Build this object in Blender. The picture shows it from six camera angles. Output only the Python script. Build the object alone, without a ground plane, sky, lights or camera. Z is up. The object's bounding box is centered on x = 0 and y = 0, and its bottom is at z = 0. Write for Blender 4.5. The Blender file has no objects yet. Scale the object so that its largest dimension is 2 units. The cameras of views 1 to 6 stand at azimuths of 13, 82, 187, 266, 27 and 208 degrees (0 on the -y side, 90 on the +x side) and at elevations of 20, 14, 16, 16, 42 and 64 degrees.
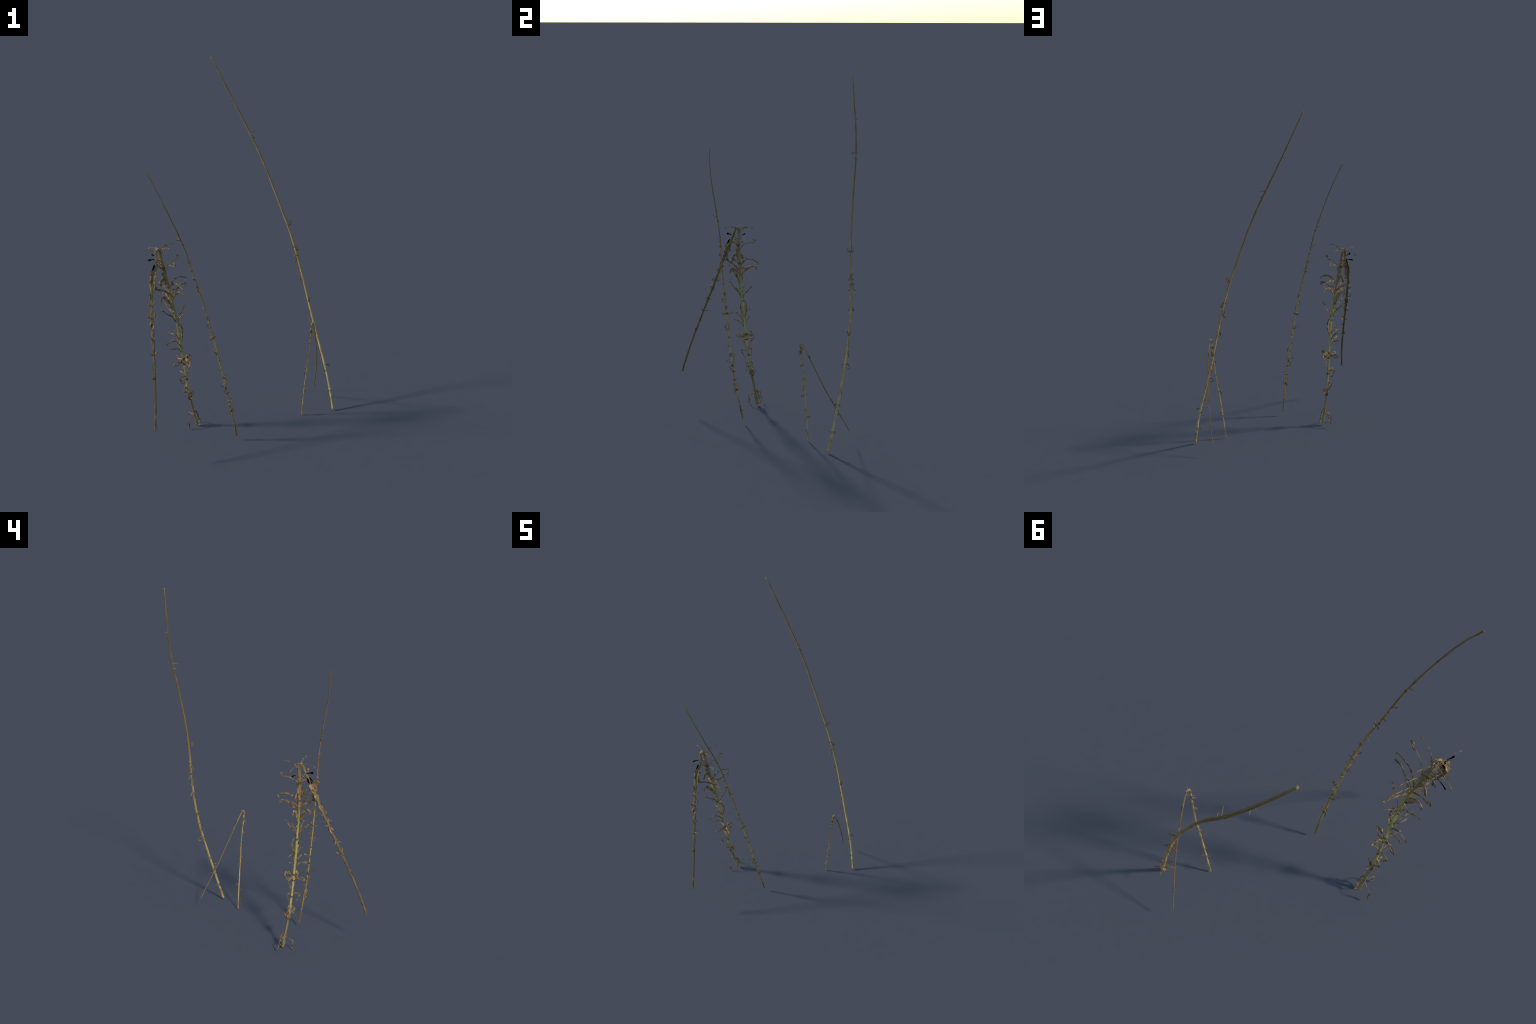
"""Four dried weed stalks: a tall bare one, a thin one, a leafy one with a snapped,
hanging top, and a small one folded in half.  Every plant = empty > stems, leaves."""
import bpy, math, random
from mathutils import Vector, noise

rng = random.Random(7)

# ---------------------------------------------------------------- curves
class Spline:
    """Natural cubic spline through a few hand-placed control points."""
    def __init__(self, pts, samples=420):
        P = [Vector(p) for p in pts]
        n = len(P)
        m = [Vector((0, 0, 0))] * n
        c, d = [0.0] * n, [Vector((0, 0, 0))] * n
        for i in range(1, n - 1):                      # tridiagonal solve
            r = (P[i - 1] - 2 * P[i] + P[i + 1]) * 6
            k = 4 - c[i - 1]
            c[i] = 1 / k
            d[i] = (r - d[i - 1]) / k
        for i in range(n - 2, 0, -1):
            m[i] = d[i] - c[i] * m[i + 1]
        self.pts = []
        for s in range(samples + 1):
            q = s / samples * (n - 1)
            i = min(int(q), n - 2)
            b = q - i
            a = 1 - b
            self.pts.append(P[i] * a + P[i + 1] * b +
                            (m[i] * (a ** 3 - a) + m[i + 1] * (b ** 3 - b)) / 6)
        self.low = self.pts[0] if self.pts[0].z < self.pts[-1].z else self.pts[-1]

    def at_height(self, z):
        p = self.pts if self.pts[0].z < self.pts[-1].z else self.pts[::-1]
        if z <= p[0].z:
            i, t = 0, (z - p[0].z) / (p[4].z - p[0].z)
            return p[0] + (p[4] - p[0]) * t
        if z >= p[-1].z:
            t = (z - p[-1].z) / (p[-1].z - p[-5].z)
            return p[-1] + (p[-1] - p[-5]) * t
        lo, hi = 0, len(p) - 1
        while hi - lo > 1:
            mid = (lo + hi) // 2
            if p[mid].z <= z: lo = mid
            else: hi = mid
        t = (z - p[lo].z) / max(p[hi].z - p[lo].z, 1e-9)
        return p[lo].lerp(p[hi], t)

def smooth_path(pts, per=7):
    """Catmull-Rom through points."""
    P = [pts[0] * 2 - pts[1]] + list(pts) + [pts[-1] * 2 - pts[-2]]
    out = []
    for i in range(1, len(P) - 2):
        a, b, c, d = P[i - 1:i + 3]
        for s in range(per):
            t = s / per
            out.append(0.5 * (2 * b + (c - a) * t + (2 * a - 5 * b + 4 * c - d) * t * t +
                              (3 * b - a - 3 * c + d) * t ** 3))
    out.append(pts[-1].copy())
    return out

def interp(table, x):
    for (x0, y0), (x1, y1) in zip(table, table[1:]):
        if x <= x1:
            return y0 + (y1 - y0) * max(0.0, (x - x0)) / max(x1 - x0, 1e-9)
    return table[-1][1]

# ---------------------------------------------------------------- mesh builders
def new_object(kind, verts, faces, material, parent, origin):
    me = bpy.data.meshes.new(kind)
    me.from_pydata([v - origin for v in verts], [], faces)
    me.materials.append(material)
    for p in me.polygons:
        p.use_smooth = True
    ob = bpy.data.objects.new(kind, me)
    bpy.context.collection.objects.link(ob)
    ob.parent = parent
    ob.location = origin - parent.location
    return ob

def rings_to_faces(n, k):
    f = [(i * k + j, i * k + (j + 1) % k, (i + 1) * k + (j + 1) % k, (i + 1) * k + j)
         for i in range(n - 1) for j in range(k)]
    f.append(tuple(range(k))[::-1])
    f.append(tuple((n - 1) * k + j for j in range(k)))
    return f

def build_stem(kind, path, radius, material, parent, nodes=(), azimuth=0, ridge=0.15,
               seed=0, sides=24, origin=None):
    """Square stalk with four rounded ribs: radius is a (fraction, metres) table; nodes are fractions that swell."""
    n = len(path)
    acc = [0.0]
    for a, b in zip(path, path[1:]):
        acc.append(acc[-1] + (b - a).length)
    L = acc[-1]
    verts = []
    ref = Vector((math.cos(math.radians(azimuth)), math.sin(math.radians(azimuth)), 0))
    for i, p in enumerate(path):
        t = (path[min(i + 1, n - 1)] - path[max(i - 1, 0)]).normalized()
        u = (ref - t * ref.dot(t)).normalized()
        ref = u
        v = t.cross(u)
        f = acc[i] / L
        r = 0.95 * interp(radius, f)
        for nf, swell in nodes:
            r *= 1 + swell * math.exp(-((f - nf) * L / 0.006) ** 2)
        for j in range(sides):
            a = 2 * math.pi * j / sides
            rr = r * (1 + ridge * math.cos(4 * a + 0.25 * math.sin(9 * f + seed)))
            rr *= 1 + 0.12 * noise.noise(Vector((math.cos(a) * 0.9 + seed, math.sin(a) * 0.9,
                                                 acc[i] * 55)))
            verts.append(p + (u * math.cos(a) + v * math.sin(a)) * rr)
    return new_object(kind, verts, rings_to_faces(n, sides), material, parent,
                      origin if origin is not None else path[0])

WIDEN = 1.3
PROFILE = {  # half-width along the leaf as a share of its greatest half-width
    'blade': [(0, .55), (.15, .9), (.45, 1), (.75, .8), (.92, .6), (1, .12)],
    'club':  [(0, .5), (.2, .45), (.6, .45), (.8, .75), (.9, 1), (.97, .8), (1, .2)],
    'thin':  [(0, .8), (.1, 1), (.6, .8), (1, .35)],
    'broad': [(0, .5), (.2, .9), (.5, 1), (.75, .62), (.9, .5), (1, .15)],
    'spike': [(0, 1), (.3, .9), (1, .1)],
    'blob':  [(0, .35), (.5, .4), (.75, 1), (.9, .9), (1, .2)],
    'husk':  [(0, .35), (.2, .85), (.5, 1), (.85, .8), (1, .3)],
}

def build_leaf(path, normal, half, profile, material, parent, kind='leaf', seed=0, flat=0.30):
    """Curled dry leaf: a thin channelled blade swept along a curved midrib."""
    n, k = len(path), 10
    acc = [0.0]
    for a, b in zip(path, path[1:]):
        acc.append(acc[-1] + (b - a).length)
    L = acc[-1]
    verts = []
    for i, p in enumerate(path):
        t = (path[min(i + 1, n - 1)] - path[max(i - 1, 0)]).normalized()
        side = normal.cross(t).normalized()
        up = t.cross(side)
        f = acc[i] / L
        w = half * interp(PROFILE[profile], f)
        w *= WIDEN * (1 + 0.38 * noise.noise(Vector((seed * 3.1, f * L * 85, 1.7))))
        w = max(w, 0.0006)
        th = max(w * flat, 0.0007)
        tw = 0.5 * noise.noise(Vector((seed * 1.7, f * L * 30, 5.0)))
        side, up = side * math.cos(tw) + up * math.sin(tw), up * math.cos(tw) - side * math.sin(tw)
        wob = 0.0018 * noise.noise(Vector((seed * 2.3, f * L * 45, 9.0)))
        for j in range(k):
            a = 2 * math.pi * j / k
            x, y = math.cos(a), math.sin(a)
            verts.append(p + side * (w * x) + up * (th * y + 0.35 * w * (x * x - .5) + wob))
    return new_object(kind, verts, rings_to_faces(n, k), material, parent, path[0])

# ---------------------------------------------------------------- materials
def mat_base(name, rough=0.85):
    m = bpy.data.materials.new(name)
    m.use_nodes = True
    nt = m.node_tree
    b = nt.nodes['Principled BSDF']
    b.inputs['Roughness'].default_value = rough
    b.inputs['Specular IOR Level'].default_value = 0.2
    return m, nt, b

def node(nt, typ, **kw):
    n = nt.nodes.new(typ)
    for k, v in kw.items():
        setattr(n, k, v)
    return n

def ramp(nt, stops, interpolation='LINEAR'):
    r = nt.nodes.new('ShaderNodeValToRGB')
    r.color_ramp.interpolation = interpolation
    e = r.color_ramp.elements
    while len(e) < len(stops):
        e.new(0.5)
    for el, (pos, col) in zip(e, stops):
        el.position = pos
        el.color = (*col, 1)
    return r

def mix(nt, fac, a, b, mode='MIX'):
    m = node(nt, 'ShaderNodeMix', data_type='RGBA', blend_type=mode)
    if isinstance(fac, float): m.inputs[0].default_value = fac
    else: nt.links.new(fac, m.inputs[0])
    for sock, val in ((m.inputs[6], a), (m.inputs[7], b)):
        if isinstance(val, tuple): sock.default_value = (*val, 1)
        else: nt.links.new(val, sock)
    return m.outputs[2]

def lean_of(pts):
    """Least-squares x and y = a*z + b*z^2 of a stalk's axis about its foot, so fibres run along it."""
    foot = min(pts, key=lambda p: p.z)
    out = []
    for ax in (0, 1):
        s2 = s3 = s4 = t1 = t2 = 0.0
        for p in pts:
            z, v = p.z - foot.z, p[ax] - foot[ax]
            s2 += z * z; s3 += z ** 3; s4 += z ** 4; t1 += v * z; t2 += v * z * z
        det = s2 * s4 - s3 * s3
        out.append(((t1 * s4 - t2 * s3) / det, (s2 * t2 - s3 * t1) / det))
    return out

def stem_material(name, zones, length, streak, spots, seed, lean):
    """zones: colours along the stalk by object height, broken up by fibre streaks."""
    m, nt, b = mat_base(name)
    tc = node(nt, 'ShaderNodeTexCoord')
    sep = node(nt, 'ShaderNodeSeparateXYZ')
    nt.links.new(tc.outputs['Object'], sep.inputs[0])
    wob = node(nt, 'ShaderNodeTexNoise', noise_dimensions='1D')
    wob.inputs['Scale'].default_value = 14
    wob.inputs['Detail'].default_value = 3
    add = node(nt, 'ShaderNodeMath', operation='ADD')
    add.inputs[1].default_value = seed
    nt.links.new(sep.outputs[2], add.inputs[0])
    nt.links.new(add.outputs[0], wob.inputs['W'])
    h = node(nt, 'ShaderNodeMath', operation='DIVIDE')
    h.inputs[1].default_value = length
    nt.links.new(sep.outputs[2], h.inputs[0])
    sh = node(nt, 'ShaderNodeMath', operation='MULTIPLY_ADD')
    sh.inputs[1].default_value = 0.16
    nt.links.new(wob.outputs['Fac'], sh.inputs[0])
    hm = node(nt, 'ShaderNodeMath', operation='SUBTRACT')
    hm.inputs[1].default_value = 0.08
    nt.links.new(h.outputs[0], hm.inputs[0])
    nt.links.new(hm.outputs[0], sh.inputs[2])
    zr = ramp(nt, zones)
    nt.links.new(sh.outputs[0], zr.inputs[0])
    # long fibres
    straight = node(nt, 'ShaderNodeCombineXYZ')
    nt.links.new(sep.outputs[2], straight.inputs[2])
    for i, (ka, kb) in enumerate(lean):
        q = node(nt, 'ShaderNodeMath', operation='MULTIPLY_ADD')      # kb*z + ka
        q.inputs[1].default_value, q.inputs[2].default_value = kb, ka
        nt.links.new(sep.outputs[2], q.inputs[0])
        qz = node(nt, 'ShaderNodeMath', operation='MULTIPLY')
        nt.links.new(q.outputs[0], qz.inputs[0])
        nt.links.new(sep.outputs[2], qz.inputs[1])
        sb = node(nt, 'ShaderNodeMath', operation='SUBTRACT')
        nt.links.new(sep.outputs[i], sb.inputs[0])
        nt.links.new(qz.outputs[0], sb.inputs[1])
        nt.links.new(sb.outputs[0], straight.inputs[i])
    mp = node(nt, 'ShaderNodeMapping')
    mp.inputs['Scale'].default_value = (330, 330, 9)
    mp.inputs['Location'].default_value = (seed, seed * .7, 0)
    nt.links.new(straight.outputs[0], mp.inputs[0])
    fib = node(nt, 'ShaderNodeTexNoise')
    fib.inputs['Scale'].default_value = 1
    fib.inputs['Detail'].default_value = 4
    nt.links.new(mp.outputs[0], fib.inputs['Vector'])
    fr = ramp(nt, [(0.36, (0, 0, 0)), (0.64, (1, 1, 1))])
    nt.links.new(fib.outputs['Fac'], fr.inputs[0])
    dark = mix(nt, 1.0, zr.outputs[0], streak, 'MULTIPLY')
    col = mix(nt, fr.outputs[0], dark, zr.outputs[0])
    # weathered blotches
    mp2 = node(nt, 'ShaderNodeMapping')
    mp2.inputs['Scale'].default_value = (70, 70, 22)
    mp2.inputs['Location'].default_value = (seed * 2, 0, seed)
    nt.links.new(straight.outputs[0], mp2.inputs[0])
    bl = node(nt, 'ShaderNodeTexNoise')
    bl.inputs['Scale'].default_value = 1
    bl.inputs['Detail'].default_value = 3
    nt.links.new(mp2.outputs[0], bl.inputs['Vector'])
    br = ramp(nt, [(0.56, (0, 0, 0)), (0.72, (0.75, 0.75, 0.75))])
    nt.links.new(bl.outputs['Fac'], br.inputs[0])
    col = mix(nt, br.outputs[0], col, spots)
    nt.links.new(col, b.inputs['Base Color'])
    bump = node(nt, 'ShaderNodeBump')
    bump.inputs['Strength'].default_value = 0.35
    bump.inputs['Distance'].default_value = 0.001
    nt.links.new(fib.outputs['Fac'], bump.inputs['Height'])
    nt.links.new(bump.outputs[0], b.inputs['Normal'])
    return m

def leaf_material(name, tones, blot, blot_amount=0.6):
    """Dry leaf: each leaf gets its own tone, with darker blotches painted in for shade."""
    m, nt, b = mat_base(name, 0.9)
    info = node(nt, 'ShaderNodeObjectInfo')
    tr = ramp(nt, tones)
    nt.links.new(info.outputs['Random'], tr.inputs[0])
    tc = node(nt, 'ShaderNodeTexCoord')
    nz = node(nt, 'ShaderNodeTexNoise', noise_dimensions='4D')
    nz.inputs['Scale'].default_value = 70
    nz.inputs['Detail'].default_value = 4
    w = node(nt, 'ShaderNodeMath', operation='MULTIPLY')
    w.inputs[1].default_value = 40
    nt.links.new(info.outputs['Random'], w.inputs[0])
    nt.links.new(tc.outputs['Object'], nz.inputs['Vector'])
    nt.links.new(w.outputs[0], nz.inputs['W'])
    nr = ramp(nt, [(0.42, (0, 0, 0)), (0.62, (blot_amount,) * 3)])
    nt.links.new(nz.outputs['Fac'], nr.inputs[0])
    col = mix(nt, nr.outputs[0], tr.outputs[0], blot)
    nt.links.new(col, b.inputs['Base Color'])
    trn = node(nt, 'ShaderNodeBsdfTranslucent')
    nt.links.new(col, trn.inputs[0])
    ms = node(nt, 'ShaderNodeMixShader')
    ms.inputs[0].default_value = 0.04
    out = nt.nodes['Material Output']
    nt.links.new(b.outputs[0], ms.inputs[1])
    nt.links.new(trn.outputs[0], ms.inputs[2])
    nt.links.new(ms.outputs[0], out.inputs[0])
    bump = node(nt, 'ShaderNodeBump')
    bump.inputs['Strength'].default_value = 0.4
    bump.inputs['Distance'].default_value = 0.001
    nt.links.new(nz.outputs['Fac'], bump.inputs['Height'])
    nt.links.new(bump.outputs[0], b.inputs['Normal'])
    return m

# ---------------------------------------------------------------- stalk axes (control points, foot to tip)
tall = Spline([(-.2342, .4984, 1.995), (-.0649, .4895, 1.6513), (.0509, .458, 1.4175), (.1507, .4265, 1.1677),
               (.2195, .4147, .9691), (.2832, .4019, .7187), (.3436, .366, .4826), (.4188, .307, .2286),
               (.4655, .2535, .0085)][::-1])
thin = Spline([(-.3794, -.3138, 1.5683), (-.3082, -.3143, 1.4172), (-.2191, -.285, 1.1806), (-.1786, -.2716, 1.0274),
               (-.1011, -.2553, .7132), (-.0446, -.2231, .3639), (-.0235, -.2035, .2186), (-.0078, -.1656, .0265)][::-1])
leafy = Spline([(-.3895, -.1435, 1.086), (-.3639, -.147, .9466), (-.3269, -.1384, .7306), (-.3065, -.1181, .4989),
                (-.2978, -.1022, .3548), (-.2894, -.0807, .2028), (-.2655, -.0445, .0075)][::-1])
hang = Spline([(-.4040, -.1630, 1.0790), (-.3985, -.1896, 1.0138), (-.413, -.2255, .9206), (-.3987, -.3098, .7106),
               (-.3649, -.4333, .4091), (-.3565, -.5005, .2085)])
small = Spline([(.3730, .1070, .598), (.3515, .1342, .408), (.3409, .1404, .3371), (.3171, .1568, .1773), (.2972, .1714, .005)][::-1])
bent = Spline([(.3800, .1200, .5985), (.3821, .1714, .4943), (.3743, .2539, .3235), (.3566, .3213, .2016), (.3333, .3955, .0685)])

STRAW, BROWN, UMBER = (.66, .44, .15), (.44, .24, .07), (.26, .17, .065)
OLIVE, GREEN, TAN = (.27, .22, .075), (.20, .26, .05), (.36, .25, .13)

tall_mat = stem_material('straw_stalk', [(0, (.52, .36, .15)), (.04, BROWN), (.065, (.60, .52, .26)), (.12, (.60, .47, .20)),
    (.2, STRAW), (.42, (.52, .34, .115)), (.58, (.36, .24, .085)), (.74, UMBER), (.88, UMBER), (1, (.31, .24, .12))],
    1.98, (.50, .46, .36), (.30, .17, .06), 1.3, lean_of(tall.pts))
thin_mat = stem_material('thin_stalk', [(0, (.26, .16, .06)), (.06, (.33, .20, .065)), (.10, (.52, .39, .12)),
    (.17, (.42, .22, .065)), (.25, (.54, .43, .135)), (.38, (.52, .36, .10)), (.55, (.40, .235, .065)),
    (.75, (.26, .16, .065)), (1, (.28, .17, .085))], 1.54, (.5, .46, .38), (.18, .11, .05), 4.1, lean_of(thin.pts))
leafy_mat = stem_material('green_leafy_stalk', [(0, (.33, .245, .11)), (.16, (.33, .25, .11)), (.20, (.46, .36, .15)),
    (.40, (.58, .44, .15)), (.55, (.52, .45, .125)), (.74, (.41, .38, .11)), (.80, (.36, .25, .13)), (1, (.33, .235, .13))],
    1.08, (.38, .44, .30), (.24, .165, .08), 2.2, lean_of(leafy.pts))
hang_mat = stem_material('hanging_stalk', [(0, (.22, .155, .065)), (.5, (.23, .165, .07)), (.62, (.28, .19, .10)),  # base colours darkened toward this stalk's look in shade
    (.72, (.29, .20, .105)), (.82, (.27, .235, .09)), (.9, (.30, .21, .11)), (1, (.30, .21, .11))], 0.86, (.34, .31, .25), (.08, .055, .03), 6.5, lean_of(hang.pts))
small_mat = stem_material('small_stalk', [(0, (.52, .36, .15)), (.06, BROWN), (.10, (.60, .52, .26)),
    (.25, STRAW), (.75, (.54, .37, .13)), (1, (.52, .38, .17))], 0.6, (.52, .48, .38), (.22, .13, .05), 9.2, lean_of(small.pts))
bent_mat = stem_material('small_bent_stalk', [(0, (.27, .165, .065)), (.6, (.26, .16, .06)), (.85, (.31, .21, .08)),
    (1, (.40, .28, .11))], 0.53, (.72, .66, .55), (.15, .095, .045), 11.7, lean_of(bent.pts))
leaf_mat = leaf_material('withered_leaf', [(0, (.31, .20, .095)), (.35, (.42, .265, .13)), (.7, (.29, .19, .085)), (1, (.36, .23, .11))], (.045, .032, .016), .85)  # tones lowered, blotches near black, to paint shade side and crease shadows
curl_mat = leaf_material('dry_curl', [(0, (.30, .20, .10)), (1, (.22, .15, .07))], (.06, .042, .02), .7)
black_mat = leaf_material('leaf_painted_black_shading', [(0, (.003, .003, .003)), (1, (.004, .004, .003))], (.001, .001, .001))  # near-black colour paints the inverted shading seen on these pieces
black_mat.node_tree.nodes['Principled BSDF'].inputs['Specular IOR Level'].default_value = 0.0
node_mat = leaf_material('node_bark', [(0, (.13, .085, .04)), (1, (.20, .125, .055))], (.05, .034, .018), .7)
fibre_mat = leaf_material('torn_fibre', [(0, (.40, .28, .145)), (1, (.32, .22, .11))], (.12, .08, .04), .8)

# ---------------------------------------------------------------- plant assembly
def plant(label, base):
    e = bpy.data.objects.new('dried_weed', None)
    bpy.context.collection.objects.link(e)
    e.empty_display_size = 0.05
    e.location = (base.x, base.y, 0)
    e['label'] = label
    e['category'] = 'dried plant'
    return e

def collars(parent, stem, specs, material, azimuth):
    """Dark withered rings where leaves were joined: (height, radius, length)."""
    for i, (z, r, ln) in enumerate(specs):
        path = [stem.at_height(z + ln * (k / 8 - .5)) for k in range(9)]
        build_stem('stem_node', path, [(0, r * .8), (.3, r), (.6, r * 1.04), (1, r * .9)], material, parent,
                   azimuth=azimuth, seed=z * 31, sides=16)

def slant(stem, z, d):
    """How much a direction square to the leaning stem rises per metre of reach along d."""
    a, b = stem.at_height(z - .02), stem.at_height(z + .02)
    return -((b - a) / .04).dot(d)

def bearing(az):
    return Vector((math.cos(math.radians(az)), math.sin(math.radians(az)), 0))

def on_axis(spec, stem, az):
    """Heights measured in the plane az -> heights along the stem axis."""
    k = slant(stem, spec[2][0][0], bearing(az))
    return (spec[0], spec[1], [(z - k * w, w) for z, w in spec[2]])

leaf_seed = [0]
def leaf_pair(parent, stem, azimuths, spec, material=leaf_mat, flat=0.30, axial=False):
    """A leaf at the same height in two planes a quarter turn apart.
    spec: (profile, half width, [(height, reach from the stem axis), ...])"""
    if not axial:
        spec = on_axis(spec, stem, azimuths[0])
    profile, half, pts = spec
    for az in azimuths:
        leaf_seed[0] += 1
        s = leaf_seed[0]
        d = bearing(az)
        k = slant(stem, pts[0][0], d)
        nrm = Vector((-d.y, d.x, 0))
        P = [stem.at_height(z + k * w) + d * w for z, w in pts]
        build_leaf(smooth_path(P), nrm, half, profile, material, parent, seed=s, flat=flat)

# ================================================================ tall bare stalk
tall_e = plant('tall slender bare dried straw-coloured weed stalk', tall.low)
build_stem('stem', tall.pts, [(0, .0072), (.012, .0062), (.1, .0060), (.35, .0054), (.6, .0048), (.85, .0044), (1, .0039)],
           tall_mat, tall_e, azimuth=22, nodes=[(.055, .2), (.22, .1), (.31, .15), (.45, .3), (.47, .3), (.72, .2), (.8, .25)], seed=3)
# small curled leaves: (profile, half width, (height, reach))
TALL_LEAVES = [
    ('spike', .0022, [(1.759, -.002), (1.753, -.017)]),
    ('thin', .0018, [(1.577, .002), (1.581, .013), (1.581, .029), (1.575, .022)]),
    ('thin', .0018, [(1.543, .002), (1.551, .010), (1.547, .017)]),
    ('spike', .0025, [(1.464, .001), (1.473, .007)]),
    ('thin', .0019, [(1.056, .001), (1.064, .010), (1.067, .021), (1.082, .028), (1.087, .023), (1.074, .013), (1.062, .008)]),
    ('blade', .0026, [(.941, -.002), (.931, .008), (.914, .013), (.926, .022)]),
    ('spike', .0028, [(.941, -.003), (.938, -.010), (.930, -.011)]),
    ('thin', .0022, [(.903, -.002), (.884, -.015), (.871, -.010), (.889, -.002)]),
    ('blade', .0028, [(.871, -.001), (.857, -.017), (.846, -.032)]),
    ('spike', .0035, [(.830, -.003), (.811, -.009)]),
    ('blob', .0045, [(.776, -.002), (.758, -.014), (.740, -.020)]),
    ('spike', .0030, [(.768, .001), (.772, .008)]),
    ('blade', .0030, [(.612, .001), (.634, .010), (.640, .019)]),
    ('spike', .0030, [(.612, -.001), (.632, -.008), (.637, -.012)]),
    ('thin', .0020, [(.550, -.003), (.563, -.009), (.556, -.011)]),
    ('blade', .0024, [(.543, -.004), (.514, -.013), (.497, -.022)]),
    ('thin', .0022, [(.464, -.001), (.464, -.020), (.448, -.034), (.440, -.023), (.453, -.009)]),
    ('thin', .0020, [(.327, -.002), (.315, -.012), (.306, -.010), (.298, -.015)]),
    ('blob', .0045, [(.254, .003), (.258, .015), (.251, .027)]),
    ('spike', .0030, [(.256, .014), (.266, .020)]),
    ('thin', .0024, [(.219, -.001), (.226, -.011), (.233, -.004), (.224, .003)]),
    ('thin', .0018, [(.217, .001), (.203, -.010), (.204, -.024), (.200, -.037)]),
    ('thin', .0020, [(.109, -.003), (.115, -.013), (.108, -.022), (.102, -.018), (.107, -.012)]),
]
for sp in TALL_LEAVES:
    leaf_pair(tall_e, tall, (22, -68), sp, curl_mat)

collars(tall_e, tall, [(.618, .0059, .014), (.888, .0055, .010), (.938, .0055, .010)], node_mat, 22)

# ================================================================ thin stalk
thin_e = plant('thin leaning dried weed stalk with tiny curls', thin.low)
build_stem('stem', thin.pts, [(0, .0042), (.3, .0041), (.55, .0034), (.8, .0029), (1, .0025)],
           thin_mat, thin_e, azimuth=62, nodes=[(.13, .3), (.22, .4), (.3, .4), (.41, .4), (.52, .4), (.6, .4), (.66, .4), (.77, .6), (.88, .3)], seed=8)
THIN_LEAVES = [
    ('spike', .0020, [(1.254, .000), (1.254, -.012)]),
    ('thin', .0016, [(1.187, -.001), (1.194, -.012), (1.202, -.031)]),
    ('spike', .0035, [(1.166, .000), (1.172, .007)]),
    ('thin', .0014, [(1.066, -.002), (1.078, -.015), (1.088, -.010), (1.090, -.004)]),
    ('blob', .0030, [(1.024, .000), (1.028, -.013)]), ('spike', .0030, [(1.024, .000), (1.026, .010)]),
    ('blade', .0024, [(.970, -.001), (.984, -.010), (.973, -.016)]),
    ('husk', .0036, [(.952, -.003), (.930, -.006)]),
    ('blob', .0040, [(.914, .000), (.920, .010), (.914, .014)]), ('blob', .0036, [(.914, .000), (.920, -.010), (.910, -.014)]),
    ('thin', .0020, [(.817, .000), (.815, -.020)]), ('spike', .0030, [(.820, .000), (.824, .007)]),
    ('husk', .0030, [(.770, .003), (.745, .006)]),
    ('thin', .0018, [(.733, .000), (.730, -.014), (.719, -.019), (.705, -.012), (.710, -.003)]),
    ('thin', .0020, [(.696, .002), (.688, .009), (.672, .008)]),
    ('thin', .0022, [(.644, -.001), (.643, -.023), (.647, -.025), (.652, -.001)]), ('blade', .0030, [(.645, .000), (.650, .012), (.644, .018)]),
    ('thin', .0014, [(.584, .002), (.592, .016), (.602, .014), (.598, .004)]),
    ('blade', .0023, [(.558, -.001), (.564, -.012), (.570, -.022), (.578, -.016), (.574, -.009)]),
    ('blade', .0024, [(.552, -.001), (.553, -.023)]),
    ('husk', .0036, [(.520, .001), (.505, .006)]), ('spike', .0028, [(.490, -.001), (.484, -.009)]),
    ('blob', .0032, [(.470, -.001), (.457, -.010)]), ('spike', .0018, [(.458, -.008), (.450, -.023)]),
    ('blade', .0030, [(.394, -.001), (.408, .021), (.420, .019), (.419, .006), (.404, .009)]),
    ('thin', .0014, [(.362, -.001), (.363, -.024), (.367, -.038), (.377, -.025), (.386, -.004)]),
    ('thin', .0015, [(.360, -.001), (.362, .024)]),
    ('thin', .0019, [(.308, -.002), (.320, -.015), (.331, -.021), (.336, -.014), (.319, -.008)]),
    ('blade', .0028, [(.307, .001), (.311, .010), (.310, .018)]),
    ('thin', .0020, [(.264, .003), (.271, .018), (.266, .029)]), ('spike', .0026, [(.257, -.001), (.260, -.014)]),
    ('thin', .0022, [(.234, -.001), (.237, -.012), (.211, -.011), (.191, -.019)]),
    ('blade', .0026, [(.194, .002), (.211, .015), (.218, .016)]), ('blade', .0026, [(.206, -.002), (.194, -.012), (.178, -.016)]),
    ('thin', .0014, [(.070, .001), (.077, .012), (.085, .009)]),
]
for sp in THIN_LEAVES:
    leaf_pair(thin_e, thin, (62, -28), (sp[0], sp[1], [(z, w * .92) for z, w in sp[2]]), curl_mat)

collars(thin_e, thin, [(.128, .0045, .008), (.20, .0048, .014), (.258, .0046, .010), (.31, .0047, .012), (.345, .0047, .018), (.41, .0047, .010), (.51, .0046, .010), (.648, .0046, .010), (.76, .0042, .02), (.917, .0042, .010), (1.026, .0038, .01), (1.17, .0038, .014)], node_mat, 62)

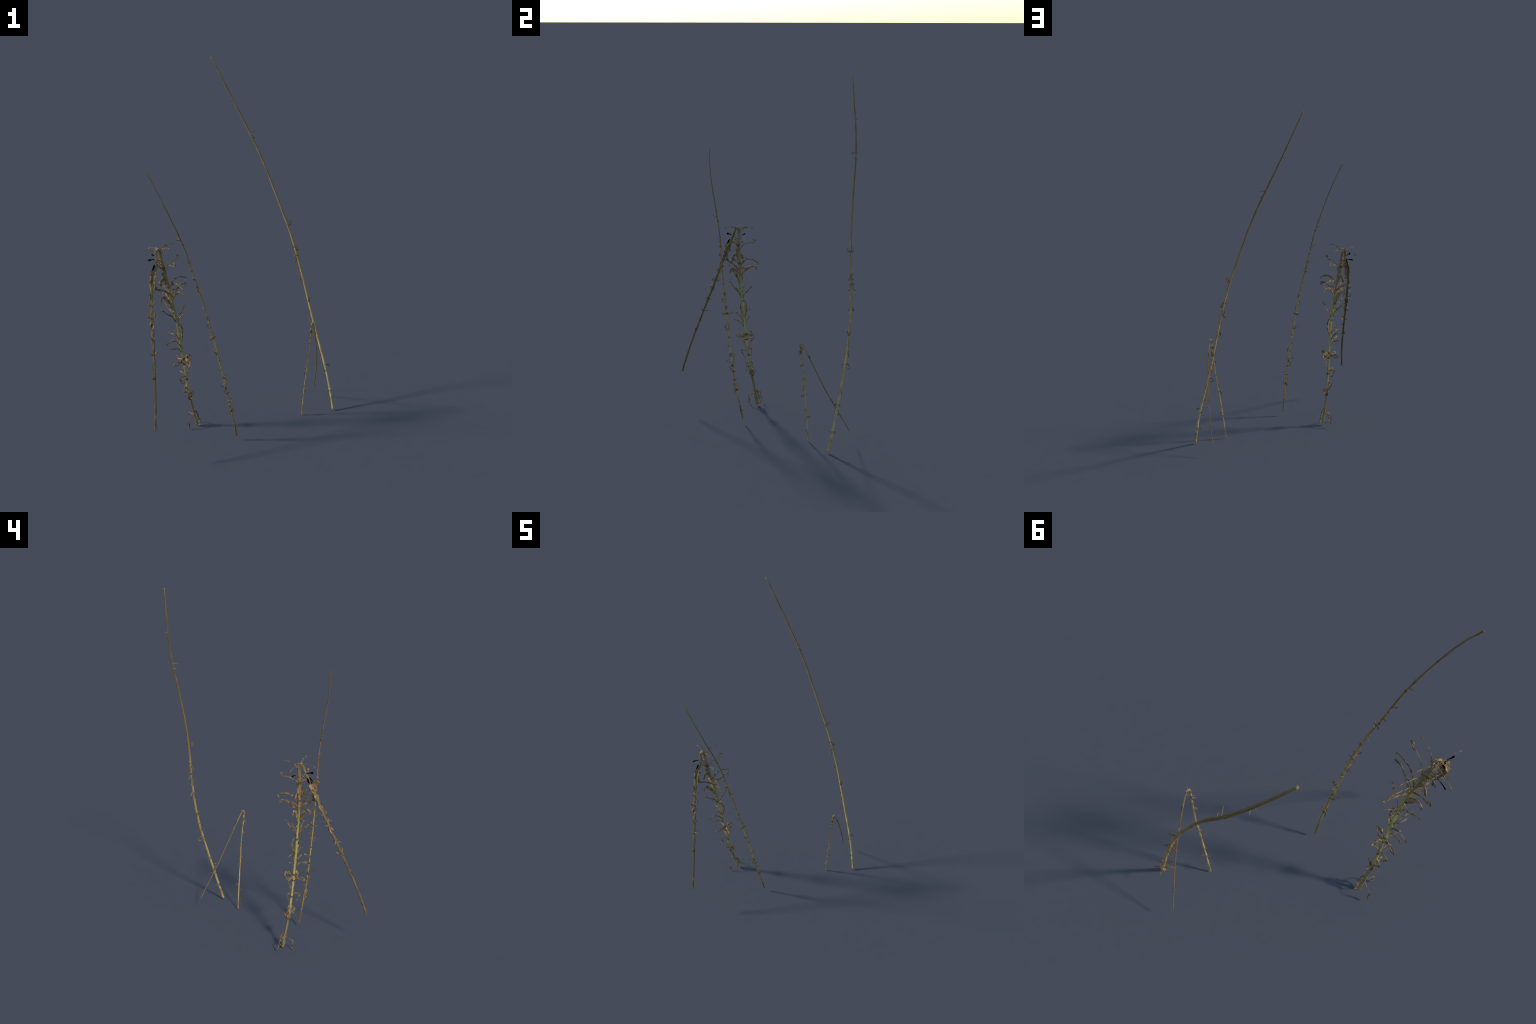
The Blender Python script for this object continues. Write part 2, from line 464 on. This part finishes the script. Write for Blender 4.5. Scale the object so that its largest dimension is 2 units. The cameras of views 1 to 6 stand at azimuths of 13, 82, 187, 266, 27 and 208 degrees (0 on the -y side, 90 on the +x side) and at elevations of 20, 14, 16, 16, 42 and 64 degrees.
# ================================================================ leafy stalk with snapped top
leafy_e = plant('leafy withered weed with snapped hanging top', leafy.low)
build_stem('stem', leafy.pts, [(0, .0076), (.15, .0064), (.19, .0080), (.22, .0068), (.5, .0066), (.75, .0068), (.82, .0082), (.9, .0080), (1, .0078)],
           leafy_mat, leafy_e, azimuth=56, nodes=[(.18, .35), (.30, .25), (.385, .25), (.5, .12), (.6, .25), (.78, .25), (.92, .15)], seed=5)
build_stem('hanging_stem', hang.pts, [(0, .0068), (.1, .0080), (.2, .0088), (.28, .0080), (.4, .0072), (.5, .0075), (.56, .0060), (1, .0057)],
           hang_mat, leafy_e, azimuth=56, nodes=[(.43, .25), (.46, .2), (.545, .3), (.62, .2), (.69, .35)], seed=6, origin=hang.low)
# snapped crown: flattened bridge over the top, with torn fibres
bridge = smooth_path([Vector(p) for p in ((-.3880, -.1440, 1.070), (-.3885, -.1475, 1.086), (-.3930, -.1535, 1.0915),
                                          (-.4000, -.1600, 1.0870), (-.4045, -.1650, 1.076))], 8)
build_stem('stem_break', bridge, [(0, .0062), (.4, .0046), (1, .0062)], fibre_mat, leafy_e, seed=12, origin=bridge[0])
for i in range(26):
    f = i / 25
    p = bridge[int(f * (len(bridge) - 1))]
    a = rng.uniform(0, 2 * math.pi)
    out = Vector((math.cos(a), math.sin(a), rng.uniform(-.2, .25)))
    q = p + out * .006 + Vector((0, 0, .003))
    ln = rng.uniform(.006, .014)
    build_leaf(smooth_path([q, q + out * ln * .5 + Vector((0, 0, .001)), q + out * ln + Vector((0, 0, -rng.uniform(0, .005)))], 4),
               Vector((-out.y, out.x, .6)).normalized(), rng.uniform(.0012, .0026), 'spike', fibre_mat, leafy_e, kind='torn_fibre', seed=500 + i)

LEAFY_LEAVES = [  # right-hand leaves, top to bottom
    ('thin', .0030, [(1.058, .006), (1.079, .019), (1.093, .035), (1.099, .050)]),
    ('blade', .0030, [(1.095, .045), (1.099, .052), (1.098, .058)]),
    ('thin', .0008, [(1.099, .050), (1.100, .068), (1.100, .084)]),
    ('blob', .0042, [(1.101, .078), (1.099, .086), (1.097, .093)]),
    ('club', .0040, [(.950, .006), (.972, .014), (.988, .027), (1.005, .048), (1.012, .072), (1.011, .093), (1.017, .106), (1.025, .109), (1.029, .101), (1.022, .097)]),
    ('blade', .0040, [(.858, .003), (.878, .013), (.894, .027), (.907, .045), (.914, .070), (.911, .097), (.901, .120), (.893, .127), (.884, .116)]),
    ('broad', .0056, [(.805, .004), (.824, .017), (.841, .034), (.858, .056), (.871, .078), (.872, .098), (.868, .113), (.859, .115), (.856, .106), (.865, .105)]),
    ('blade', .0036, [(.845, .005), (.853, .016), (.858, .030), (.850, .040)]),
    ('thin', .0032, [(.660, .003), (.679, .010), (.698, .018), (.723, .045), (.741, .064), (.750, .078), (.756, .074), (.747, .063)]),
    ('spike', .0022, [(.738, .060), (.752, .062)]),
    ('blade', .0040, [(.552, .005), (.589, .019), (.622, .026), (.648, .021), (.658, .011), (.641, .002)]),
    ('club', .0042, [(.350, .003), (.378, .017), (.406, .033), (.437, .052), (.450, .051), (.462, .038)]),
    ('husk', .0105, [(.462, .040), (.452, .032), (.438, .030)]),
    ('spike', .0030, [(.460, .034), (.470, .030)]),
    ('blade', .0036, [(.413, .001), (.424, .026), (.416, .040), (.406, .018)]),
    ('blade', .0030, [(.190, .000), (.216, .012), (.225, .023), (.217, .029), (.201, .018), (.188, .004)]),
    ('husk', .0080, [(.222, .005), (.205, .008), (.180, .003)]),
    ('blade', .0034, [(.108, .003), (.092, .014), (.068, .020), (.044, .018), (.032, .026), (.020, .021), (.008, .004)]),
    # left-hand leaves
    ('thin', .0010, [(1.080, -.006), (1.089, -.030), (1.090, -.065), (1.089, -.092)]),
    ('blob', .0042, [(1.089, -.082), (1.083, -.091), (1.079, -.097)]),
    ('blade', .0036, [(.962, -.004), (.987, -.014), (1.002, -.025), (1.004, -.039), (.995, -.051), (.985, -.054)]),
    ('thin', .0026, [(1.000, -.004), (1.012, -.016), (1.026, -.026), (1.034, -.036)]),
    ('husk', .0085, [(.890, -.004), (.918, -.009), (.940, -.013), (.968, -.015)]),
    ('club', .0068, [(.885, -.003), (.922, -.015), (.928, -.027), (.916, -.038), (.897, -.048)]),
    ('blade', .0040, [(.835, -.004), (.853, -.020), (.869, -.040), (.879, -.061), (.885, -.078), (.892, -.083), (.898, -.077), (.891, -.072), (.886, -.078)]),
    ('broad', .0075, [(.745, -.004), (.777, -.014), (.807, -.027), (.827, -.040), (.834, -.053), (.827, -.065), (.814, -.068), (.810, -.060)]),
    ('blade', .0034, [(.668, -.004), (.706, -.018), (.723, -.032), (.739, -.055), (.759, -.070), (.766, -.092)]),
    ('spike', .0042, [(.732, -.003), (.731, -.017), (.730, -.027)]),
    ('spike', .0036, [(.568, -.003), (.603, -.022), (.614, -.036)]),
    ('thin', .0032, [(.508, -.004), (.540, -.012), (.560, -.027), (.575, -.051), (.571, -.077), (.575, -.089), (.560, -.086)]),
    ('blob', .0050, [(.574, -.080), (.574, -.088), (.566, -.092)]),
    ('club', .0050, [(.487, -.004), (.505, -.014), (.519, -.027), (.526, -.049), (.532, -.072)]),
    ('blade', .0036, [(.446, .002), (.436, -.013), (.432, -.029), (.423, -.050), (.428, -.067), (.438, -.062), (.439, -.043), (.433, -.029)]),
    ('blade', .0042, [(.418, -.002), (.429, -.016), (.438, -.019), (.446, -.012)]),
    ('blade', .0032, [(.322, -.001), (.337, -.009), (.342, -.021), (.340, -.048), (.318, -.040), (.303, -.035), (.302, -.016)]),
    ('blade', .0034, [(.200, -.002), (.229, -.012), (.243, -.027), (.257, -.026), (.265, -.012), (.253, -.008), (.233, -.019), (.210, -.039)]),
    ('husk', .0070, [(.215, -.004), (.200, -.007), (.182, -.003)]),
    ('club', .0040, [(.080, -.003), (.064, -.030), (.058, -.052), (.046, -.058), (.028, -.055), (.002, -.063)]),
]
for sp in LEAFY_LEAVES:
    leaf_pair(leafy_e, leafy, (56, -34), sp)
leaf_pair(leafy_e, leafy, (56, -34), ('thin', .0020, [(1.020, -.004), (1.040, -.030), (1.045, -.050)]))
leaf_pair(leafy_e, leafy, (56, -34), ('club', .0046, [(1.042, -.036), (1.046, -.058), (1.049, -.083)]), black_mat)

collars(leafy_e, leafy, [(.195, .0095, .026), (.320, .0078, .020), (.418, .0082, .016), (.448, .0078, .014), (.655, .0080, .014), (.880, .0084, .020), (.985, .0092, .016)], node_mat, 56)

HANG_LEAVES = [
    ('husk', .0072, [(1.010, -.004), (.985, -.011), (.960, -.012), (.930, -.009), (.892, -.003)]),
    ('husk', .0058, [(1.000, .003), (.970, .010), (.945, .010), (.915, .004)]),
    ('thin', .0026, [(1.010, -.006), (.990, -.020), (.970, -.022), (.962, -.014)]),
    ('blade', .0036, [(.966, .004), (.955, .018), (.944, .027)]),
    ('blade', .0034, [(.938, .004), (.922, .016), (.898, .020), (.884, .012)]),
    ('blade', .0030, [(.890, -.004), (.870, -.012), (.850, -.010), (.842, -.004)]),
    ('thin', .0026, [(.822, -.004), (.826, -.019), (.835, -.022), (.837, -.015)]),
    ('thin', .0026, [(.822, .004), (.820, .018), (.830, .020), (.832, .013)]),
    ('thin', .0026, [(.752, -.002), (.764, -.016), (.772, -.026), (.783, -.025), (.788, -.011)]),
    ('thin', .0022, [(.770, .003), (.761, .018), (.769, .024), (.795, .012)]),
    ('husk', .0055, [(.745, -.003), (.725, -.008), (.700, -.003)]),
    ('husk', .0055, [(.740, .003), (.715, .008), (.695, .003)]),
    ('blade', .0028, [(.668, -.002), (.658, -.014), (.657, -.027)]),
    ('blade', .0028, [(.664, .002), (.655, .013), (.648, .018)]),
    ('blade', .0028, [(.582, .003), (.583, .019), (.588, .033)]),
    ('blade', .0026, [(.584, -.003), (.586, -.014), (.592, -.022)]),
    ('blob', .0036, [(.518, .003), (.525, .014)]),
    ('husk', .0050, [(.490, -.003), (.473, -.008), (.462, -.003)]),
    ('spike', .0030, [(.285, .003), (.270, .009)]),
]
for sp in HANG_LEAVES:
    leaf_pair(leafy_e, hang, (56, -34), sp)
leaf_pair(leafy_e, hang, (56, -34), ('husk', .0058, [(1.022, -.004), (1.002, -.012), (.985, -.010)]), black_mat)

collars(leafy_e, hang, [(.715, .0084, .03), (.66, .0074, .012), (.585, .0068, .010), (.472, .0074, .020)], node_mat, 56)

# ================================================================ small folded stalk
small_e = plant('small dried weed stalk folded over in half', small.low)
build_stem('stem', small.pts, [(0, .0042), (.03, .0036), (.5, .0032), (1, .0029)], small_mat, small_e, azimuth=63,
           nodes=[(.08, .2), (.35, .15), (.5, .3), (.64, .4), (.88, .4), (.96, .5)], seed=15)
build_stem('bent_stem', bent.pts, [(0, .0035), (.15, .0032), (.6, .0026), (1, .0022)], bent_mat, small_e, azimuth=63,
           nodes=[(.2, .3), (.5, .2), (.75, .2)], seed=17, origin=bent.low)
bridge = smooth_path([Vector(p) for p in ((.3722, .1078, .592), (.3735, .1085, .6005), (.3770, .1140, .6030), (.3798, .1190, .6010), (.3802, .1215, .5940))], 6)
build_stem('stem_break', bridge, [(0, .0032), (.5, .0038), (1, .0034)], fibre_mat, small_e, seed=21, origin=bridge[0])
for i in range(7):
    p = bridge[4 + i * 2]
    a = rng.uniform(0, 6.28)
    out = Vector((math.cos(a), math.sin(a), rng.uniform(0, .5)))
    build_leaf(smooth_path([p, p + out * .007, p + out * rng.uniform(.01, .018)], 4), Vector((-out.y, out.x, .5)).normalized(),
               .0011, 'spike', fibre_mat, small_e, kind='torn_fibre', seed=700 + i)
# it carries the same curls as the tall stalk, at a smaller size, running over the fold
K, TURN = .63, .955
for prof, half, pts in (on_axis(sp, tall, 22) for sp in TALL_LEAVES):
    z0 = pts[0][0]
    if z0 < TURN:
        sp = (prof, half * .78, [(.005 + (z - .015) * K, w * K * 1.05) for z, w in pts])
        leaf_pair(small_e, small, (63, -27), sp, curl_mat, axial=True)
    elif z0 > 1.3:
        sp = (prof, half * .75, [(.600 - (z - TURN) * K * .88, w * K) for z, w in pts])
        leaf_pair(small_e, bent, (63, -27), sp, curl_mat, axial=True)
leaf_pair(small_e, bent, (63, -27), ('husk', .0026, [(.545, .001), (.530, .002), (.508, .001)]), black_mat)
collars(small_e, small, [(.385, .0040, .010), (.555, .0037, .012), (.58, .0036, .008)], node_mat, 63)
